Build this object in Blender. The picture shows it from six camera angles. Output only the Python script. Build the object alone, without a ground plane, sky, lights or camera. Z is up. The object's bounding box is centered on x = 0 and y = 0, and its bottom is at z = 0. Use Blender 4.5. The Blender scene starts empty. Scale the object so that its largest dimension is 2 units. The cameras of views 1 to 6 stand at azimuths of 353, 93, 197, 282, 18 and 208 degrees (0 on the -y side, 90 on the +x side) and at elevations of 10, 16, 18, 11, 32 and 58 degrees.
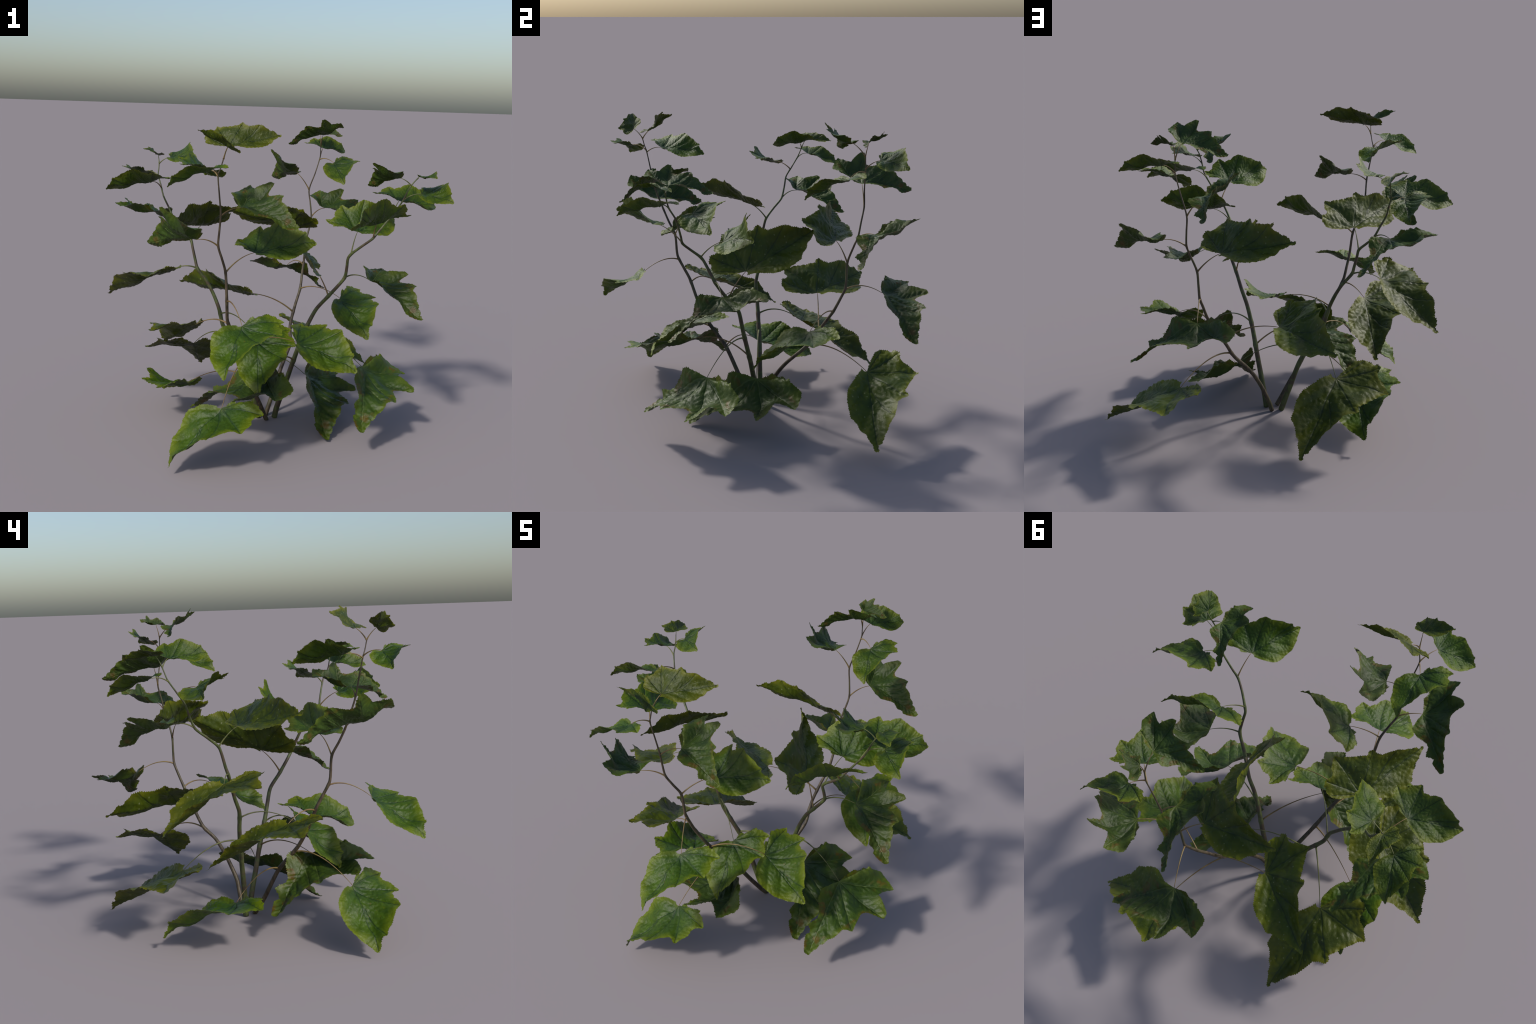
"""A many-stemmed leafy shrub: four kinked stems, thin arching petioles and
43 lopsided, toothed leaves of three kinds (lobed, glossy, spotted)."""
import math
import random
import bpy
import numpy as np
from mathutils import Vector, Matrix, Euler
from mathutils.geometry import delaunay_2d_cdt

random.seed(11)
RNG = np.random.default_rng(7)

# ---------------------------------------------------------------- leaf kinds
# Every leaf is a blade on the unit midrib (0,0)-(1,0).  "margin" is the
# outline, "form" are points (x, y, height) that the bent blade passes through,
# "veins" are the main veins.  The left half (+y) is much wider than the right.
KINDS = {
    "lobed": dict(
        margin=[(0.0, 0.0), (-0.068, 0.031), (-0.137, 0.065), (-0.185, 0.099), (-0.212, 0.118), (-0.226, 0.161), (-0.261, 0.199),
                (-0.303, 0.222), (-0.304, 0.248), (-0.350, 0.273), (-0.339, 0.315), (-0.372, 0.384), (-0.388, 0.443), (-0.361, 0.485),
                (-0.339, 0.522), (-0.297, 0.592), (-0.230, 0.672), (-0.157, 0.590), (-0.114, 0.548), (-0.060, 0.516), (-0.015, 0.572),
                (0.073, 0.650), (0.138, 0.694), (0.218, 0.686), (0.217, 0.594), (0.212, 0.488), (0.221, 0.456), (0.258, 0.415),
                (0.297, 0.401), (0.352, 0.398), (0.438, 0.392), (0.546, 0.388), (0.552, 0.341), (0.561, 0.290), (0.575, 0.265),
                (0.633, 0.245), (0.698, 0.211), (0.742, 0.152), (0.812, 0.125), (0.834, 0.086), (0.897, 0.069), (0.926, 0.038),
                (1.002, 0.008), (0.991, -0.055), (0.884, -0.099), (0.779, -0.122), (0.737, -0.081), (0.700, -0.100), (0.675, -0.139),
                (0.555, -0.062), (0.487, -0.068), (0.404, -0.110), (0.339, -0.150), (0.293, -0.147), (0.231, -0.152), (0.167, -0.112),
                (0.063, -0.040)],
        form=[(0, 0, 0), (1, 0, 0), (.546, .382, .142), (.214, .678, 0), (.136, .696, -.019), (-.23, .685, -.2), (-.395, .355, -.172),
              (-.365, .25, -.075), (-.345, .283, -.06), (-.208, .135, .009), (-.063, .524, -.08), (.228, -.135, .19), (.337, -.145, .118),
              (.508, -.047, .039), (.672, -.137, .082), (.731, -.078, -.03), (.09, -.06, .12), (.144, -.1, .176), (.178, .038, .015),
              (.28, .052, .009), (.389, .043, .016), (.509, .028, .04), (.623, .013, .032), (.731, -.005, .02), (.853, -.004, -.01),
              (.116, .086, 0), (.177, .137, .002), (.322, .217, .024), (.38, .279, .045), (.044, .188, -.063), (.111, .366, -.115),
              (.15, .52, -.062), (-.078, .164, -.11), (-.11, .292, -.155), (-.171, .453, -.168)],
        veins=[[(0, 0), (.18, .035), (.28, .05), (.5, .028), (.73, 0), (.98, 0)],
               [(0, 0), (.116, .086), (.177, .137), (.32, .217), (.38, .279), (.53, .375)],
               [(0, 0), (.044, .188), (.111, .366), (.15, .52), (.205, .66)],
               [(0, 0), (-.078, .164), (-.11, .292), (-.171, .453), (-.225, .64)],
               [(0, 0), (-.15, .11), (-.33, .27)],
               [(.28, .05), (.42, .12), (.55, .25)],
               [(.5, .028), (.64, .1), (.71, .19)],
               [(0, 0), (.1, -.07), (.22, -.125)]],
        relief=0.020, centre=(0.22, 0.21)),
    "glossy": dict(
        margin=[(0.0, 0.0), (-0.030, 0.015), (-0.050, 0.040), (-0.076, 0.051), (-0.153, 0.098), (-0.165, 0.132), (-0.151, 0.152),
                (-0.173, 0.183), (-0.221, 0.237), (-0.268, 0.268), (-0.306, 0.313), (-0.278, 0.335), (-0.290, 0.415), (-0.270, 0.430),
                (-0.266, 0.477), (-0.235, 0.544), (-0.149, 0.487), (-0.076, 0.500), (-0.028, 0.565), (-0.009, 0.578), (0.096, 0.597),
                (0.152, 0.622), (0.174, 0.600), (0.184, 0.529), (0.204, 0.481), (0.285, 0.468), (0.311, 0.449), (0.385, 0.468),
                (0.492, 0.444), (0.520, 0.400), (0.555, 0.350), (0.635, 0.298), (0.738, 0.228), (0.778, 0.178), (0.812, 0.152),
                (0.868, 0.122), (0.862, 0.086), (0.872, 0.062), (0.910, 0.047), (0.960, 0.038), (0.994, 0.014), (1.008, 0.000),
                (0.990, -0.021), (0.964, -0.043), (0.922, -0.082), (0.872, -0.122), (0.823, -0.182), (0.761, -0.217), (0.723, -0.249),
                (0.659, -0.287), (0.585, -0.302), (0.506, -0.318), (0.441, -0.338), (0.370, -0.342), (0.310, -0.340), (0.250, -0.315),
                (0.190, -0.270), (0.135, -0.222), (0.096, -0.185), (0.040, -0.115), (0.012, -0.078), (0.026, -0.058), (0.010, -0.020)],
        form=[(0, 0, 0), (1, 0, 0), (.868, .12, .166), (.804, .169, .17), (.756, .228, .168), (.66, .298, .2), (.568, .373, .215),
              (.495, .42, .195), (.158, .615, 0), (-.235, .54, -.155), (-.3, .31, -.055), (-.2, .185, .03), (.068, -.11, .04),
              (.1, -.19, .11), (.2, -.287, .13), (.3, -.35, .12), (.363, -.347, .1), (.45, -.345, .06), (.49, -.323, .05),
              (.593, -.28, .03), (.69, -.254, .05), (.139, -.019, .007), (.22, -.02, .03), (.376, .02, .045), (.436, .035, .025),
              (.585, .046, .01), (.657, .037, .012), (.062, .131, -.04)],
        veins=[[(0, 0), (.139, -.015), (.22, -.02), (.376, .02), (.6, .045), (.87, .02), (.98, 0)],
               [(.05, 0), (.2, .15), (.35, .3), (.48, .425)],
               [(0, 0), (.062, .131), (.12, .35), (.155, .59)],
               [(0, 0), (-.06, .15), (-.15, .35), (-.225, .51)],
               [(0, 0), (-.12, .12), (-.28, .29)],
               [(.376, .02), (.6, .12), (.85, .115)],
               [(.22, -.02), (.42, .14), (.62, .28)],
               [(.12, -.01), (.3, -.15), (.48, -.3)],
               [(.376, .02), (.55, -.1), (.7, -.23)],
               [(0, 0), (.1, -.12), (.24, -.28)]],
        relief=0.016, centre=(0.26, 0.12)),
    "spotted": dict(
        margin=[(0.0, 0.0), (-0.062, 0.022), (-0.136, 0.055), (-0.200, 0.085), (-0.265, 0.120), (-0.318, 0.190), (-0.330, 0.262),
                (-0.300, 0.315), (-0.318, 0.345), (-0.262, 0.402), (-0.210, 0.395), (-0.159, 0.400), (-0.126, 0.425), (-0.106, 0.478),
                (-0.059, 0.516), (-0.017, 0.553), (0.010, 0.580), (0.056, 0.520), (0.119, 0.487), (0.156, 0.457), (0.216, 0.420),
                (0.263, 0.396), (0.333, 0.352), (0.365, 0.384), (0.413, 0.378), (0.436, 0.310), (0.475, 0.256), (0.569, 0.229),
                (0.668, 0.194), (0.720, 0.158), (0.753, 0.132), (0.805, 0.112), (0.843, 0.082), (0.899, 0.062), (0.927, 0.042),
                (0.934, 0.015), (0.958, 0.009), (0.991, 0.017), (1.010, 0.000), (0.996, -0.025), (0.927, -0.048), (0.861, -0.088),
                (0.807, -0.100), (0.768, -0.146), (0.690, -0.182), (0.655, -0.215), (0.630, -0.250), (0.530, -0.258), (0.437, -0.268),
                (0.345, -0.262), (0.280, -0.245), (0.220, -0.208), (0.150, -0.160), (0.080, -0.115), (0.020, -0.078), (-0.020, -0.062),
                (0.006, -0.035)],
        form=[(0, 0, 0), (1, 0, 0), (.934, .014, .02), (.927, .041, .04), (.9, .063, .06), (.828, .107, .087), (.765, .125, .12),
              (.666, .191, .171), (.57, .228, .15), (.47, .259, .13), (.408, .367, .143), (.35, .33, .12), (.21, .425, .06),
              (.13, .48, .04), (.007, .565, -.006), (-.02, .548, -.03), (-.254, .4, .02), (-.31, .31, -.045), (-.3, .15, 0),
              (-.25, .045, .01), (-.13, -.014, .012), (.10, -.17, .1), (.11, -.2, .085), (.27, -.3, .08), (.307, -.225, .076),
              (.436, -.27, .067), (.525, -.26, .052), (.62, -.25, .047), (.86, -.1, .01), (.115, .018, 0), (.262, .023, .02),
              (.36, .041, .019), (.522, .055, .005), (.693, .033, .012), (.829, .009, .015), (.215, .104, .06), (.285, .188, .072),
              (.356, .286, .103), (.034, .147, -.01), (.053, .282, .007), (.026, .396, .017), (.074, .315, .04), (.123, .46, .038)],
        veins=[[(0, 0), (.115, .015), (.26, .023), (.36, .04), (.52, .05), (.7, .03), (.98, 0)],
               [(.27, .025), (.42, .11), (.55, .17), (.65, .188)],
               [(0, 0), (.1, .045), (.215, .104), (.285, .188), (.356, .286), (.405, .36)],
               [(0, 0), (.034, .147), (.053, .282), (.026, .396), (.01, .55)],
               [(0, 0), (-.07, .12), (-.16, .27), (-.25, .38)],
               [(0, 0), (-.14, .09), (-.3, .2)],
               [(.36, .04), (.56, .1), (.8, .1)],
               [(.1, .01), (.3, -.1), (.5, -.24)],
               [(.36, .04), (.55, -.06), (.75, -.14)],
               [(0, 0), (.1, -.06), (.25, -.2)]],
        relief=0.014, centre=(0.26, 0.12)),
}

# ---------------------------------------------------------------- the stems
# spine points, radius at the ground, at half height and at the tip
STEMS = {
    "east": dict(bark="bark_brown", radii=(.0135, .0062, .0026), spine=[
        (.022, .063, .001), (.036, .068, .05), (.060, .085, .118), (.085, .103, .180), (.113, .144, .257), (.148, .190, .327),
        (.186, .250, .398), (.190, .318, .462), (.200, .350, .511), (.234, .405, .608), (.269, .457, .698), (.286, .504, .801),
        (.294, .519, .840), (.299, .523, .915), (.306, .526, .995), (.336, .560, 1.103), (.342, .577, 1.145), (.335, .591, 1.225),
        (.326, .606, 1.311), (.359, .602, 1.414), (.388, .603, 1.521), (.389, .602, 1.56), (.389, .600, 1.600)]),
    "west": dict(bark="bark_green", radii=(.0170, .0090, .0028), spine=[
        (-.026, .030, .001), (-.052, .027, .089), (-.078, .023, .172), (-.103, .021, .256), (-.132, .019, .339), (-.194, .008, .458),
        (-.226, .003, .517), (-.258, -.004, .585), (-.273, -.011, .649), (-.285, -.012, .690), (-.313, .001, .758), (-.351, .007, .829),
        (-.408, .009, .908), (-.419, .019, .949), (-.436, .033, 1.023), (-.445, .045, 1.061), (-.493, .088, 1.114), (-.541, .137, 1.169),
        (-.573, .154, 1.236), (-.604, .165, 1.300), (-.620, .201, 1.360), (-.636, .236, 1.419), (-.633, .25, 1.451), (-.631, .265, 1.490)]),
    "south": dict(bark="bark_green", radii=(.0170, .0092, .0028), spine=[
        (.069, .026, .001), (.080, .022, .06), (.100, .012, .135), (.125, -.003, .226), (.154, -.019, .335), (.183, -.038, .442),
        (.209, -.053, .527), (.237, -.064, .608), (.276, -.077, .692), (.325, -.124, .770), (.374, -.164, .844), (.407, -.191, .901),
        (.409, -.220, .962), (.407, -.250, 1.021), (.422, -.268, 1.050), (.467, -.312, 1.100), (.513, -.346, 1.146), (.545, -.348, 1.187),
        (.596, -.353, 1.256), (.635, -.362, 1.312), (.660, -.387, 1.367), (.681, -.395, 1.419), (.705, -.396, 1.456), (.728, -.400, 1.483)]),
    "north": dict(bark="bark_brown", radii=(.0140, .0072, .0026), spine=[
        (.017, -.012, .001), (-.004, -.044, .049), (-.042, -.097, .141), (-.061, -.117, .182), (-.114, -.190, .319), (-.168, -.305, .462),
        (-.218, -.376, .592), (-.263, -.425, .708), (-.271, -.465, .783), (-.277, -.500, .856), (-.287, -.513, .987), (-.310, -.554, 1.065),
        (-.333, -.588, 1.136), (-.331, -.618, 1.218), (-.328, -.643, 1.300), (-.338, -.662, 1.398), (-.348, -.683, 1.498), (-.338, -.691, 1.529),
        (-.323, -.701, 1.583)]),
}

# leaves in climbing order: kind, midrib length, where the petiole meets the
# blade, how the blade is turned (degrees), height of its node on the stem
LEAVES = {
    "north": [
        ("glossy", 0.420, (-0.453, -0.019, 0.234), (14.5, 21.5, 112.4), 0.320),
        ("glossy", 0.398, (-0.298, -0.614, 0.297), (-0.4, 39.1, -151.0), 0.430),
        ("glossy", 0.371, (0.124, -0.350, 0.571), (23.0, 16.3, -35.4), 0.550),
        ("spotted", 0.478, (-0.425, -0.299, 0.657), (0.6, 25.6, 113.2), 0.690),
        ("glossy", 0.349, (-0.214, -0.712, 0.758), (6.3, 32.4, -111.0), 0.830),
        ("glossy", 0.326, (-0.132, -0.433, 1.078), (33.2, -9.9, -3.8), 0.987),
        ("lobed", 0.345, (-0.446, -0.639, 1.176), (47.6, 8.5, 135.2), 1.135),
        ("lobed", 0.319, (-0.224, -0.611, 1.333), (37.7, 12.4, -31.7), 1.295),
        ("glossy", 0.266, (-0.388, -0.599, 1.514), (24.4, 8.8, 92.5), 1.490),
        ("glossy", 0.218, (-0.397, -0.778, 1.528), (16.8, 20.5, -162.3), 1.500),
        ("spotted", 0.278, (-0.298, -0.643, 1.635), (34.0, -11.5, 15.0), 1.575),
        ("spotted", 0.164, (-0.311, -0.747, 1.635), (6.0, -28.1, -167.1), 1.578),
    ],
    "west": [
        ("lobed", 0.471, (0.243, 0.022, 0.268), (-11.2, 32.6, -78.3), 0.410),
        ("spotted", 0.526, (-0.408, 0.277, 0.387), (-4.7, 30.0, 82.7), 0.500),
        ("glossy", 0.341, (-0.085, -0.292, 0.575), (7.1, 45.3, -93.8), 0.645),
        ("spotted", 0.453, (-0.569, -0.006, 0.893), (4.3, 23.5, 149.0), 0.905),
        ("spotted", 0.400, (-0.395, -0.047, 1.160), (31.2, -11.9, -112.7), 1.060),
        ("lobed", 0.337, (-0.643, 0.237, 1.202), (22.1, 20.9, 74.8), 1.170),
        ("glossy", 0.267, (-0.675, 0.082, 1.388), (25.7, 7.2, -157.8), 1.345),
        ("glossy", 0.218, (-0.713, 0.300, 1.433), (18.1, 19.8, 108.9), 1.410),
        ("glossy", 0.217, (-0.566, 0.249, 1.521), (30.8, -3.0, -47.9), 1.480),
        ("spotted", 0.160, (-0.638, 0.291, 1.537), (18.4, 5.1, 96.4), 1.483),
    ],
    "south": [
        ("lobed", 0.474, (-0.057, -0.364, 0.396), (-0.1, 29.5, 159.9), 0.370),
        ("lobed", 0.448, (0.523, -0.231, 0.394), (-16.1, 33.3, -100.6), 0.500),
        ("spotted", 0.467, (0.264, -0.033, 0.923), (45.3, -26.4, 112.2), 0.780),
        ("lobed", 0.380, (0.570, -0.137, 0.871), (13.6, 25.3, -45.6), 0.900),
        ("glossy", 0.319, (0.480, -0.135, 1.152), (39.4, -12.3, 34.8), 1.045),
        ("glossy", 0.305, (0.502, -0.463, 1.242), (37.1, -8.6, -120.0), 1.150),
        ("glossy", 0.277, (0.672, -0.267, 1.346), (23.9, 9.4, 26.2), 1.285),
        ("glossy", 0.222, (0.746, -0.415, 1.400), (24.6, 6.8, -59.6), 1.360),
        ("lobed", 0.245, (0.635, -0.387, 1.478), (32.4, 13.6, 121.3), 1.440),
        ("glossy", 0.136, (0.730, -0.411, 1.489), (4.4, -1.1, -64.9), 1.480),
    ],
    "east": [
        ("spotted", 0.508, (0.352, 0.649, 0.371), (-2.3, 30.5, 4.8), 0.455),
        ("spotted", 0.482, (-0.105, 0.371, 0.680), (26.0, -2.3, 143.9), 0.560),
        ("glossy", 0.369, (0.501, 0.325, 0.662), (9.6, 29.6, -69.1), 0.695),
        ("lobed", 0.386, (0.219, 0.729, 0.793), (5.8, 28.9, 31.1), 0.835),
        ("spotted", 0.412, (0.197, 0.465, 1.088), (35.9, -14.3, -177.3), 0.990),
        ("lobed", 0.342, (0.444, 0.657, 1.188), (34.6, 16.3, -15.4), 1.140),
        ("lobed", 0.310, (0.241, 0.596, 1.418), (45.8, 8.1, 113.8), 1.310),
        ("glossy", 0.259, (0.462, 0.520, 1.491), (14.5, 25.8, -84.4), 1.505),
        ("glossy", 0.218, (0.419, 0.675, 1.576), (27.4, 4.8, 37.9), 1.525),
        ("lobed", 0.240, (0.386, 0.527, 1.662), (41.4, 12.2, -163.6), 1.590),
        ("lobed", 0.140, (0.388, 0.618, 1.669), (37.0, 3.3, -10.4), 1.594),
    ],
}


# ---------------------------------------------------------------- leaf meshes
class BentSheet:
    """Thin-plate surface height(x, y) through the form points."""

    def __init__(self, points, soft=1e-3):
        p = np.array(points, float)
        self.c = p[:, :2]
        n = len(p)
        k = self.kernel(np.linalg.norm(self.c[:, None] - self.c[None], axis=-1)) + soft * np.eye(n)
        one = np.hstack([np.ones((n, 1)), self.c])
        a = np.block([[k, one], [one.T, np.zeros((3, 3))]])
        x = np.linalg.solve(a, np.concatenate([p[:, 2], np.zeros(3)]))
        self.w, self.a = x[:n], x[n:]

    @staticmethod
    def kernel(r):
        return np.where(r > 1e-9, r * r * np.log(np.maximum(r, 1e-9)), 0.0)

    def __call__(self, q):
        r = np.linalg.norm(q[:, None] - self.c[None], axis=-1)
        return self.kernel(r) @ self.w + self.a[0] + q @ self.a[1:]


def segment_distance(q, a, b):
    a, b = np.array(a), np.array(b)
    d = b - a
    t = np.clip(((q - a) @ d) / (d @ d), 0, 1)
    return np.linalg.norm(q - a - t[:, None] * d, axis=1)


def vein_segments(kind):
    return [(a, b) for line in KINDS[kind]["veins"] for a, b in zip(line[:-1], line[1:])]


def side_veins(kind):
    """Short veins that leave the main ones at a slant, left and right in turn."""
    out = []
    for line in KINDS[kind]["veins"]:
        pts = np.array(line, float)
        seg = np.linalg.norm(np.diff(pts, axis=0), axis=1)
        total = seg.sum()
        along = np.concatenate([[0], np.cumsum(seg)])
        step, side, at = 0.075, 1, 0.13
        while at < total * 0.93:
            i = min(np.searchsorted(along, at) - 1, len(seg) - 1)
            p = pts[i] + (pts[i + 1] - pts[i]) * (at - along[i]) / seg[i]
            d = (pts[i + 1] - pts[i]) / seg[i]
            ang = side * math.radians(42)
            e = np.array([d[0] * math.cos(ang) - d[1] * math.sin(ang), d[0] * math.sin(ang) + d[1] * math.cos(ang)])
            out.append((tuple(p), tuple(p + e * (0.06 + 0.09 * (1 - at / total)))))
            side, at = -side, at + step * 0.5
    return out


def inside(q, poly):
    x, y = q[:, 0], q[:, 1]
    res = np.zeros(len(q), bool)
    j = len(poly) - 1
    for i in range(len(poly)):
        (xi, yi), (xj, yj) = poly[i], poly[j]
        hit = ((yi > y) != (yj > y)) & (x < (xj - xi) * (y - yi) / (yj - yi + 1e-12) + xi)
        res ^= hit
        j = i
    return res


def toothed(margin, rng):
    """Adds small irregular teeth between the outline's points."""
    pts = np.array(margin, float)
    area = 0.5 * np.sum(pts[:, 0] * np.roll(pts[:, 1], -1) - np.roll(pts[:, 0], -1) * pts[:, 1])
    sign = 1 if area > 0 else -1
    out = []
    for a, b in zip(pts, np.roll(pts, -1, axis=0)):
        d = b - a
        length = np.linalg.norm(d)
        nrm = sign * np.array([d[1], -d[0]]) / max(length, 1e-9)
        out.append(a)
        near_base = min(np.linalg.norm(a), np.linalg.norm(b)) < 0.06
        n = 0 if near_base else max(1, int(round(length / 0.024)))
        for i in range(n):
            f0, f1 = (i + 0.35) / n, (i + 0.62) / n
            out.append(a + d * f0 - nrm * rng.uniform(0.001, 0.004))
            out.append(a + d * f1 + nrm * rng.uniform(0.004, 0.010))
    return np.array(out)


def leaf_mesh(kind):
    k = KINDS[kind]
    rng = np.random.default_rng(len(kind) * 13)
    edge = toothed(k["margin"], rng)
    sheet = BentSheet(k["form"])
    step = 0.0175
    lo, hi = edge.min(0), edge.max(0)
    gx, gy = np.meshgrid(np.arange(lo[0], hi[0], step), np.arange(lo[1], hi[1], step * 0.866))
    gx = gx + (np.arange(gx.shape[0]) % 2)[:, None] * step * 0.5
    grid = np.stack([gx.ravel(), gy.ravel()], 1) + rng.uniform(-1, 1, (gx.size, 2)) * step * 0.12
    grid = grid[inside(grid, edge)]
    near = np.min([segment_distance(grid, a, b) for a, b in zip(edge, np.roll(edge, -1, axis=0))], axis=0)
    grid = grid[near > step * 0.45]
    pts = np.vstack([edge, grid])
    loop = list(range(len(edge)))
    v, _, f, *_ = delaunay_2d_cdt([Vector(p) for p in pts], [(i, (i + 1) % len(edge)) for i in loop], [loop], 1, 1e-6)
    q = np.array([(p[0], p[1]) for p in v])
    z = sheet(q)
    main = np.min([segment_distance(q, a, b) for a, b in vein_segments(kind)], axis=0)
    side = np.min([segment_distance(q, a, b) for a, b in side_veins(kind)], axis=0)
    fade = np.clip(np.linalg.norm(q, axis=1) / 0.12, 0, 1)
    lift = k["relief"]
    z = z + fade * lift * ((1 - np.exp(-(main / 0.035) ** 2)) - 0.75) + fade * lift * 0.55 * ((1 - np.exp(-(side / 0.014) ** 2)) - 0.7)
    # puckers between the veins and a slightly wavy rim
    rim = np.min([segment_distance(q, a, b) for a, b in zip(edge, np.roll(edge, -1, axis=0))], axis=0)
    wave = np.sin(q[:, 0] * 61 + 2.1 * np.sin(q[:, 1] * 23)) * np.sin(q[:, 1] * 57 + 1.7 * np.sin(q[:, 0] * 29))
    z = z + fade * wave * (0.0035 + 0.006 * np.exp(-rim / 0.03))
    mesh = bpy.data.meshes.new("leaf_" + kind)
    faces = [list(t) for t in f]
    for t in faces:
        a, b, c = (q[i] for i in t[:3])
        if (b[0] - a[0]) * (c[1] - a[1]) - (b[1] - a[1]) * (c[0] - a[0]) < 0:
            t.reverse()
    mesh.from_pydata([(float(x), float(y), float(h)) for (x, y), h in zip(q, z)], [], faces)
    mesh.polygons.foreach_set("use_smooth", [True] * len(mesh.polygons))
    mesh.update()
    return mesh


# ---------------------------------------------------------------- tubes
def tube_mesh(name, pts, radii, sides):
    pts = [Vector(p) for p in pts]
    verts, faces = [], []
    tang = [(pts[min(i + 1, len(pts) - 1)] - pts[max(i - 1, 0)]).normalized() for i in range(len(pts))]
    n = tang[0].orthogonal().normalized()
    for i, p in enumerate(pts):
        n = (n - tang[i] * n.dot(tang[i])).normalized()
        b = tang[i].cross(n)
        for s in range(sides):
            a = 2 * math.pi * s / sides
            q = p + (n * math.cos(a) + b * math.sin(a)) * radii[i]
            verts.append(Vector((q.x, q.y, max(q.z, 0.0))))
        if i:
            for s in range(sides):
                u, w = (i - 1) * sides, i * sides
                faces.append((u + s, u + (s + 1) % sides, w + (s + 1) % sides, w + s))
    faces.append(tuple(reversed(range(sides))))
    faces.append(tuple(range(len(verts) - sides, len(verts))))
    mesh = bpy.data.meshes.new(name)
    mesh.from_pydata(verts, [], faces)
    mesh.polygons.foreach_set("use_smooth", [len(p.vertices) == 4 for p in mesh.polygons])
    mesh.update()
    return mesh


def rounded(points, per=6):
    """Catmull-Rom through the points with a fairly tight bend at each node."""
    p = [Vector(x) for x in points]
    out = []
    for i in range(len(p) - 1):
        a, b = p[i], p[i + 1]
        ta = (b - p[i - 1]) * 0.5 if i else (b - a)
        tb = (p[i + 2] - a) * 0.5 if i + 2 < len(p) else (b - a)
        ta, tb = ta.normalized() * (b - a).length * 0.8, tb.normalized() * (b - a).length * 0.8
        for k in range(per):
            t = k / per
            out.append(a * (2 * t ** 3 - 3 * t * t + 1) + ta * (t ** 3 - 2 * t * t + t) + b * (3 * t * t - 2 * t ** 3) + tb * (t ** 3 - t * t))
    out.append(p[-1])
    return out


def at_height(path, z):
    for i, (a, b) in enumerate(zip(path[:-1], path[1:])):
        if a.z <= z <= b.z:
            return a.lerp(b, (z - a.z) / max(b.z - a.z, 1e-9)), (b - a).normalized()
    return path[-1], (path[-1] - path[-2]).normalized()


# ---------------------------------------------------------------- materials
class Nodes:
    def __init__(self, name):
        self.mat = bpy.data.materials.new(name)
        self.mat.use_nodes = True
        self.t = self.mat.node_tree
        self.t.nodes.clear()
        self.out = self.new("ShaderNodeOutputMaterial")
        self.bsdf = self.new("ShaderNodeBsdfPrincipled")
        self.t.links.new(self.bsdf.outputs[0], self.out.inputs[0])
        self.coord = self.new("ShaderNodeTexCoord").outputs["Object"]

    def new(self, kind, **kw):
        n = self.t.nodes.new(kind)
        for k, v in kw.items():
            setattr(n, k, v)
        return n

    def put(self, socket, value):
        if isinstance(value, bpy.types.NodeSocket):
            self.t.links.new(value, socket)
        else:
            socket.default_value = value

    def math(self, op, *args, clamp=False):
        n = self.new("ShaderNodeMath", operation=op, use_clamp=clamp)
        for i, a in enumerate(args):
            self.put(n.inputs[i], a)
        return n.outputs[0]

    def vec(self, op, *args, out=0, scale=None):
        n = self.new("ShaderNodeVectorMath", operation=op)
        for i, a in enumerate(args):
            self.put(n.inputs[i], a)
        if scale is not None:
            self.put(n.inputs["Scale"], scale)
        return n.outputs[out]

    def noise(self, scale, detail=3.0, rough=0.55, vector=None, dist=0.0):
        n = self.new("ShaderNodeTexNoise")
        self.put(n.inputs["Vector"], vector or self.coord)
        n.inputs["Scale"].default_value = scale
        n.inputs["Detail"].default_value = detail
        n.inputs["Roughness"].default_value = rough
        n.inputs["Distortion"].default_value = dist
        return n.outputs["Fac"]

    def band(self, value, lo, hi, out_lo=0.0, out_hi=1.0):
        n = self.new("ShaderNodeMapRange", interpolation_type="SMOOTHSTEP")
        self.put(n.inputs["Value"], value)
        n.inputs["From Min"].default_value, n.inputs["From Max"].default_value = lo, hi
        n.inputs["To Min"].default_value, n.inputs["To Max"].default_value = out_lo, out_hi
        return n.outputs[0]

    def mix(self, fac, a, b):
        n = self.new("ShaderNodeMix", data_type="RGBA")
        self.put(n.inputs[0], fac)
        self.put(n.inputs[6], a if isinstance(a, bpy.types.NodeSocket) else (*a, 1.0))
        self.put(n.inputs[7], b if isinstance(b, bpy.types.NodeSocket) else (*b, 1.0))
        return n.outputs[2]

    def bump(self, height, strength, distance):
        n = self.new("ShaderNodeBump")
        n.inputs["Strength"].default_value = strength
        n.inputs["Distance"].default_value = distance
        self.put(n.inputs["Height"], height)
        return n.outputs[0]


def margin_radius(kind, count=40):
    """Outline distance from the blade's centre at equal angles, 0..1 for -pi..pi."""
    c = np.array(KINDS[kind]["centre"])
    pts = np.array(KINDS[kind]["margin"]) - c
    res = []
    for i in range(count + 1):
        a = -math.pi + 2 * math.pi * i / count
        d = np.array([math.cos(a), math.sin(a)])
        best = 0.1
        for p, q in zip(pts, np.roll(pts, -1, axis=0)):
            m = np.array([d, p - q]).T
            if abs(np.linalg.det(m)) < 1e-9:
                continue
            t, s = np.linalg.solve(m, p)
            if t > 0 and -1e-6 <= s <= 1 + 1e-6:
                best = max(best, t)
        res.append(best)
    return res


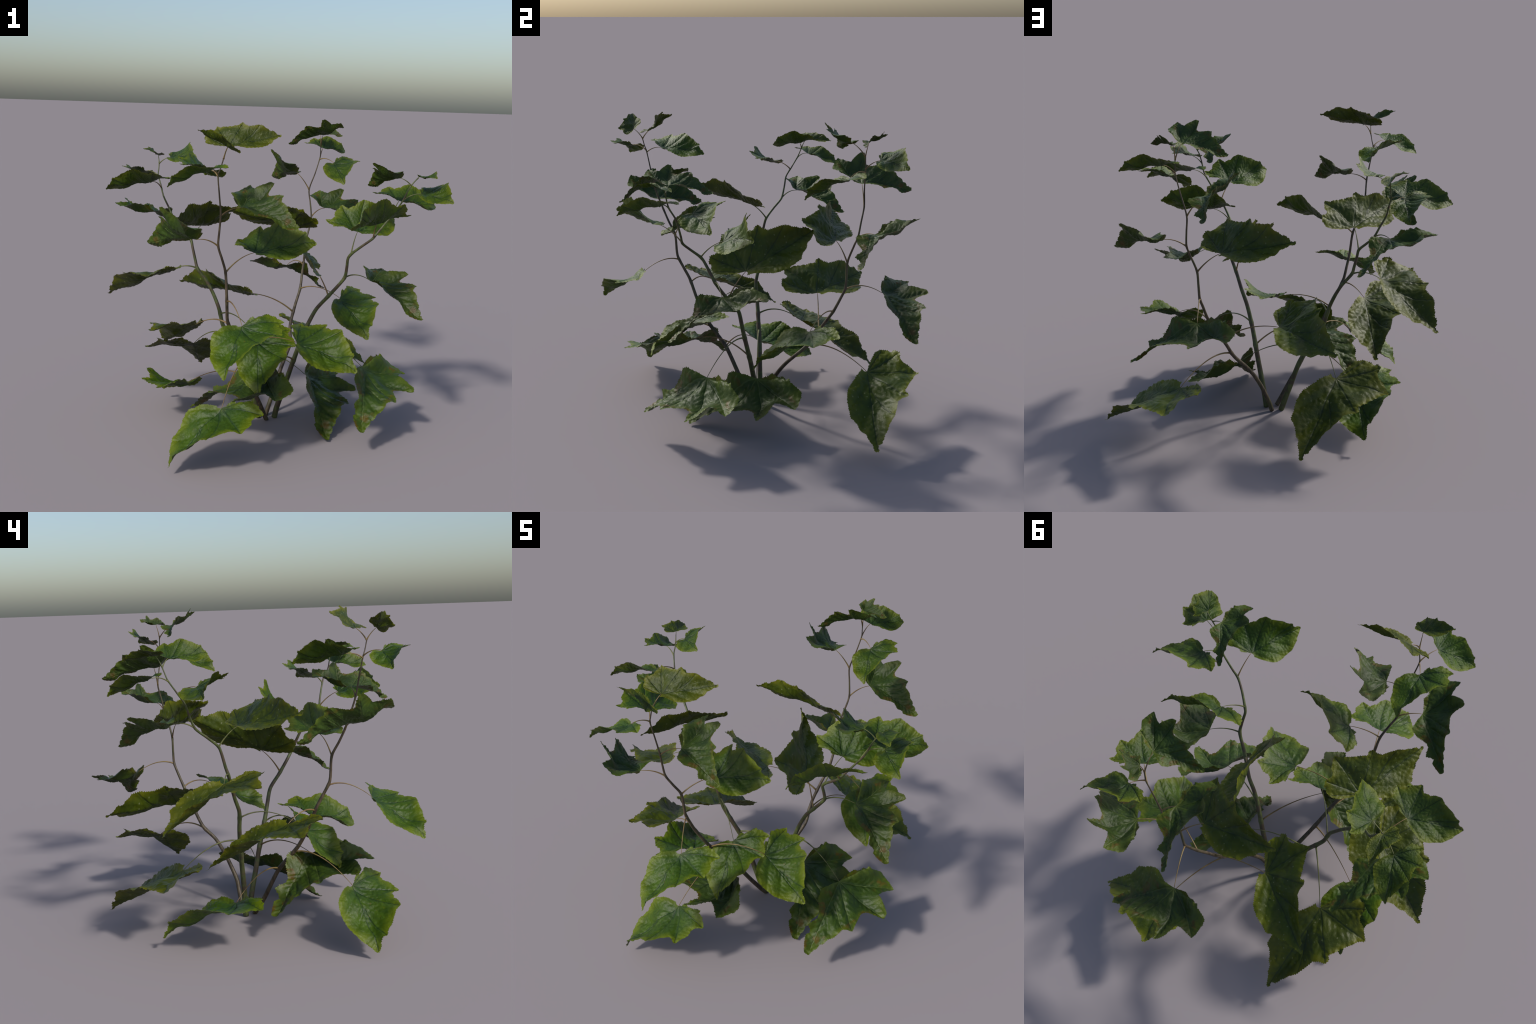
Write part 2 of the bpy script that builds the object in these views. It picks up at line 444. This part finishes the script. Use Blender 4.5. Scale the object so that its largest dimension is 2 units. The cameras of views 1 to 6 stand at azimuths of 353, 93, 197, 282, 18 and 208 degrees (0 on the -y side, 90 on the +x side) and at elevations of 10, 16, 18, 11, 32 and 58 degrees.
LOOKS = {
    "lobed": dict(deep=(.020, .045, .010), mid=(.045, .088, .014), edge=(.105, .150, .018), vein=(.105, .150, .050), vein_amount=.55, vein_width=.0052),
    "glossy": dict(deep=(.024, .062, .009), mid=(.058, .118, .012), edge=(.170, .225, .020), vein=(.012, .034, .014), vein_amount=.60, vein_width=.0075),
    "spotted": dict(deep=(.026, .050, .008), mid=(.066, .098, .010), edge=(.165, .190, .016), vein=(.014, .030, .010), vein_amount=.60, vein_width=.0070),
}


def leaf_material(kind):
    m = Nodes("leaf_" + kind)
    look = LOOKS[kind]
    flat = m.vec("MULTIPLY", m.coord, (1.0, 1.0, 0.0))
    wob = m.new("ShaderNodeTexNoise")
    m.put(wob.inputs["Vector"], flat)
    wob.inputs["Scale"].default_value = 9.0
    bent = m.vec("ADD", flat, m.vec("SCALE", m.vec("SUBTRACT", wob.outputs["Color"], (0.5, 0.5, 0.5)), scale=0.02))
    bent = m.vec("MULTIPLY", bent, (1.0, 1.0, 0.0))

    def distance_to(segments):
        best = None
        for a, b in segments:
            d = (b[0] - a[0], b[1] - a[1], 0.0)
            l2 = d[0] ** 2 + d[1] ** 2
            rel = m.vec("SUBTRACT", bent, (a[0], a[1], 0.0))
            t = m.math("DIVIDE", m.vec("DOT_PRODUCT", rel, d, out=1), l2, clamp=True)
            off = m.vec("SUBTRACT", rel, m.vec("SCALE", d, scale=t))
            ln = m.vec("LENGTH", off, out=1)
            best = ln if best is None else m.math("MINIMUM", best, ln)
        return best

    # (only the straightened main veins: the shader has room for few nodes)
    main = distance_to([(line[0], line[-1]) for line in KINDS[kind]["veins"][:6]])
    # how near the margin: distance from the centre over the outline's distance
    c = KINDS[kind]["centre"]
    rel = m.vec("SUBTRACT", flat, (c[0], c[1], 0.0))
    xyz = m.new("ShaderNodeSeparateXYZ")
    m.put(xyz.inputs[0], rel)
    ang = m.math("ARCTAN2", xyz.outputs[1], xyz.outputs[0])
    turn = m.math("MULTIPLY_ADD", ang, 1 / (2 * math.pi), 0.5)
    curve = m.new("ShaderNodeFloatCurve")
    rad = margin_radius(kind)
    cm = curve.mapping
    pts = cm.curves[0].points
    pts[0].location = (0.0, rad[0])
    pts[1].location = (1.0, rad[-1])
    for i, r in enumerate(rad[1:-1], 1):
        pts.new(i / (len(rad) - 1), r)
    cm.update()
    m.put(curve.inputs["Value"], turn)
    out = m.math("DIVIDE", m.vec("LENGTH", rel, out=1), curve.outputs[0])

    info = m.new("ShaderNodeObjectInfo")
    cloud = m.noise(5.5, 4.0, vector=flat)
    fine = m.noise(38.0, 3.0, vector=flat)
    base = m.mix(m.band(cloud, .34, .68), look["deep"], look["mid"])
    base = m.mix(m.math("MULTIPLY", m.band(fine, .45, .7), .35), base, look["mid"])
    # paler tissue half way between the veins
    base = m.mix(m.math("MULTIPLY", m.band(main, .008, .045), .35), base, look["mid"])
    edge_n = m.math("ADD", out, m.math("MULTIPLY_ADD", cloud, .30, -.15))
    base = m.mix(m.math("MULTIPLY", m.band(edge_n, .66, 1.08), .72), base, look["edge"])
    if kind == "lobed":
        rust = m.math("MULTIPLY", m.band(m.noise(7.0, 4.0, vector=flat, dist=.6), .54, .68), m.band(out, .45, .85))
        base = m.mix(m.math("MULTIPLY", rust, .60), base, (.135, .070, .012))
        flecks = m.band(m.noise(70.0, 2.0, vector=flat), .70, .76)
        base = m.mix(m.math("MULTIPLY", flecks, .5), base, (.16, .20, .10))
    elif kind == "glossy":
        rust = m.math("MULTIPLY", m.band(m.noise(26.0, 4.0, vector=flat), .62, .72), m.band(out, .95, .35))
        base = m.mix(m.math("MULTIPLY", rust, .50), base, (.17, .105, .018))
        blue = m.band(m.vec("LENGTH", flat, out=1), .42, .05)
        base = m.mix(m.math("MULTIPLY", blue, .45), base, (.016, .050, .020))
    else:
        vor = m.new("ShaderNodeTexVoronoi", feature="F1")
        m.put(vor.inputs["Vector"], flat)
        vor.inputs["Scale"].default_value = 19.0
        some = m.new("ShaderNodeSeparateColor")
        m.put(some.inputs[0], vor.outputs["Color"])
        dot = m.math("MULTIPLY", m.band(vor.outputs["Distance"], .20, .10), m.band(some.outputs[0], .35, .5))
        base = m.mix(m.math("MULTIPLY", dot, .55), base, (.26, .29, .16))
        rust = m.math("MULTIPLY", m.band(m.noise(12.0, 3.0, vector=flat), .64, .74), m.band(out, .7, .95))
        base = m.mix(m.math("MULTIPLY", rust, .5), base, (.19, .13, .02))
    w = look["vein_width"]
    line = m.band(main, w * 1.6, w * .3)
    base = m.mix(m.math("MULTIPLY", line, look["vein_amount"]), base, look["vein"])
    # each leaf a touch different
    hsv = m.new("ShaderNodeHueSaturation")
    m.put(hsv.inputs["Hue"], m.math("MULTIPLY_ADD", info.outputs["Random"], .014, .478))
    m.put(hsv.inputs["Value"], m.math("MULTIPLY_ADD", info.outputs["Random"], .14, .56))
    hsv.inputs["Saturation"].default_value = 1.12
    m.put(hsv.inputs["Color"], base)
    m.put(m.bsdf.inputs["Base Color"], hsv.outputs[0])
    m.put(m.bsdf.inputs["Roughness"], m.math("MULTIPLY_ADD", fine, .20, .38))
    m.bsdf.inputs["Specular IOR Level"].default_value = 0.3
    rough = m.math("ADD", m.math("MULTIPLY", m.noise(46.0, 3.0, vector=flat), .5), m.math("MULTIPLY", m.noise(120.0, 2.0, vector=flat), .2))
    groove = m.band(main, 0.0, .016)
    m.put(m.bsdf.inputs["Normal"], m.bump(m.math("ADD", rough, m.math("MULTIPLY", groove, .45)), .6, .006))
    return m.mat


def bark_material(name, green):
    m = Nodes(name)
    xyz = m.new("ShaderNodeSeparateXYZ")
    m.put(xyz.inputs[0], m.coord)
    stretched = m.vec("MULTIPLY", m.coord, (1.0, 1.0, .28))
    streak = m.noise(70.0, 4.0, vector=stretched)
    patch = m.noise(9.0, 3.0)
    ring = m.noise(26.0, 2.0, vector=m.vec("MULTIPLY", m.coord, (.25, .25, 1.0)))
    if green:
        col = m.mix(m.band(streak, .35, .7), (.040, .052, .014), (.085, .105, .030))
        brown = m.mix(streak, (.030, .022, .012), (.085, .062, .035))
        col = m.mix(m.band(m.math("ADD", ring, m.math("MULTIPLY", patch, .35)), .64, .76), col, brown)
    else:
        col = m.mix(m.band(streak, .32, .72), (.034, .024, .013), (.100, .074, .042))
        col = m.mix(m.math("MULTIPLY", m.band(patch, .52, .68), .6), col, (.062, .064, .022))
    m.put(m.bsdf.inputs["Base Color"], col)
    m.bsdf.inputs["Roughness"].default_value = .55
    m.put(m.bsdf.inputs["Normal"], m.bump(streak, .5, .004))
    return m.mat


def petiole_material(name, tan):
    m = Nodes(name)
    n = m.noise(24.0, 3.0)
    a, b = ((.130, .078, .026), (.190, .135, .045)) if tan else ((.060, .068, .016), (.125, .130, .034))
    m.put(m.bsdf.inputs["Base Color"], m.mix(m.band(n, .35, .65), a, b))
    m.bsdf.inputs["Roughness"].default_value = .5
    return m.mat


# ---------------------------------------------------------------- assembling
def add(name, data, parent):
    ob = bpy.data.objects.new(name, data)
    bpy.context.scene.collection.objects.link(ob)
    ob.parent = parent
    return ob


def build():
    plant = bpy.data.objects.new("leafy_shrub", None)
    bpy.context.scene.collection.objects.link(plant)
    plant["label"] = "open green shrub with kinked stems and lobed toothed leaves"
    plant["category"] = "shrub"

    bark = {"bark_green": bark_material("bark_green", True), "bark_brown": bark_material("bark_brown", False)}
    stalk = [petiole_material("petiole_tan", True), petiole_material("petiole_olive", False)]
    blades = {}
    for kind in KINDS:
        blades[kind] = leaf_mesh(kind)
        blades[kind].materials.append(leaf_material(kind))

    for side, spec in STEMS.items():
        path = rounded(spec["spine"])
        top = path[-1].z
        r0, r1, r2 = spec["radii"]
        nodes = [row[4] for row in LEAVES[side]]
        radii = []
        for p in path:
            f = max(0.0, p.z / top)
            r = r0 + (r1 - r0) * (f / .6) if f < .6 else r1 + (r2 - r1) * (f - .6) / .4
            swell = sum(math.exp(-((p.z - z) / .012) ** 2) for z in nodes)
            radii.append(r * (1 + .16 * min(swell, 1.3)))
        mesh = tube_mesh("stem", path, radii, 12)
        mesh.materials.append(bark[spec["bark"]])
        stem = add("stem", mesh, plant)

        for kind, size, spot, turn, node_z in LEAVES[side]:
            leaf = add("leaf", blades[kind], stem)
            leaf.location = spot
            leaf.rotation_euler = Euler([math.radians(a) for a in turn], "XYZ")
            leaf.scale = (size,) * 3
            start, up = at_height(path, node_z)
            end = Vector(spot)
            span = (end - start).length
            # leaves the stem at a slant, arches over, dips into the blade
            out = (end - start).normalized()
            lift = Vector((0, 0, 1)) * span
            c1 = start + (end - start) * .33 + lift * (.20 - .10 * out.z)
            c2 = start + (end - start) * .70 + lift * (.14 - .06 * out.z)
            curve = []
            for i in range(15):
                t = i / 14
                curve.append(start * (1 - t) ** 3 + c1 * 3 * t * (1 - t) ** 2 + c2 * 3 * t * t * (1 - t) + end * t ** 3)
            thick = .0030 + .0062 * size
            taper = [thick * (1.0 - .72 * (i / 14) ** .6) for i in range(15)]
            pm = tube_mesh("petiole", curve, taper, 7)
            pm.materials.append(stalk[0] if spec["bark"] == "bark_brown" or random.random() < .25 else stalk[1])
            add("petiole", pm, stem)


build()
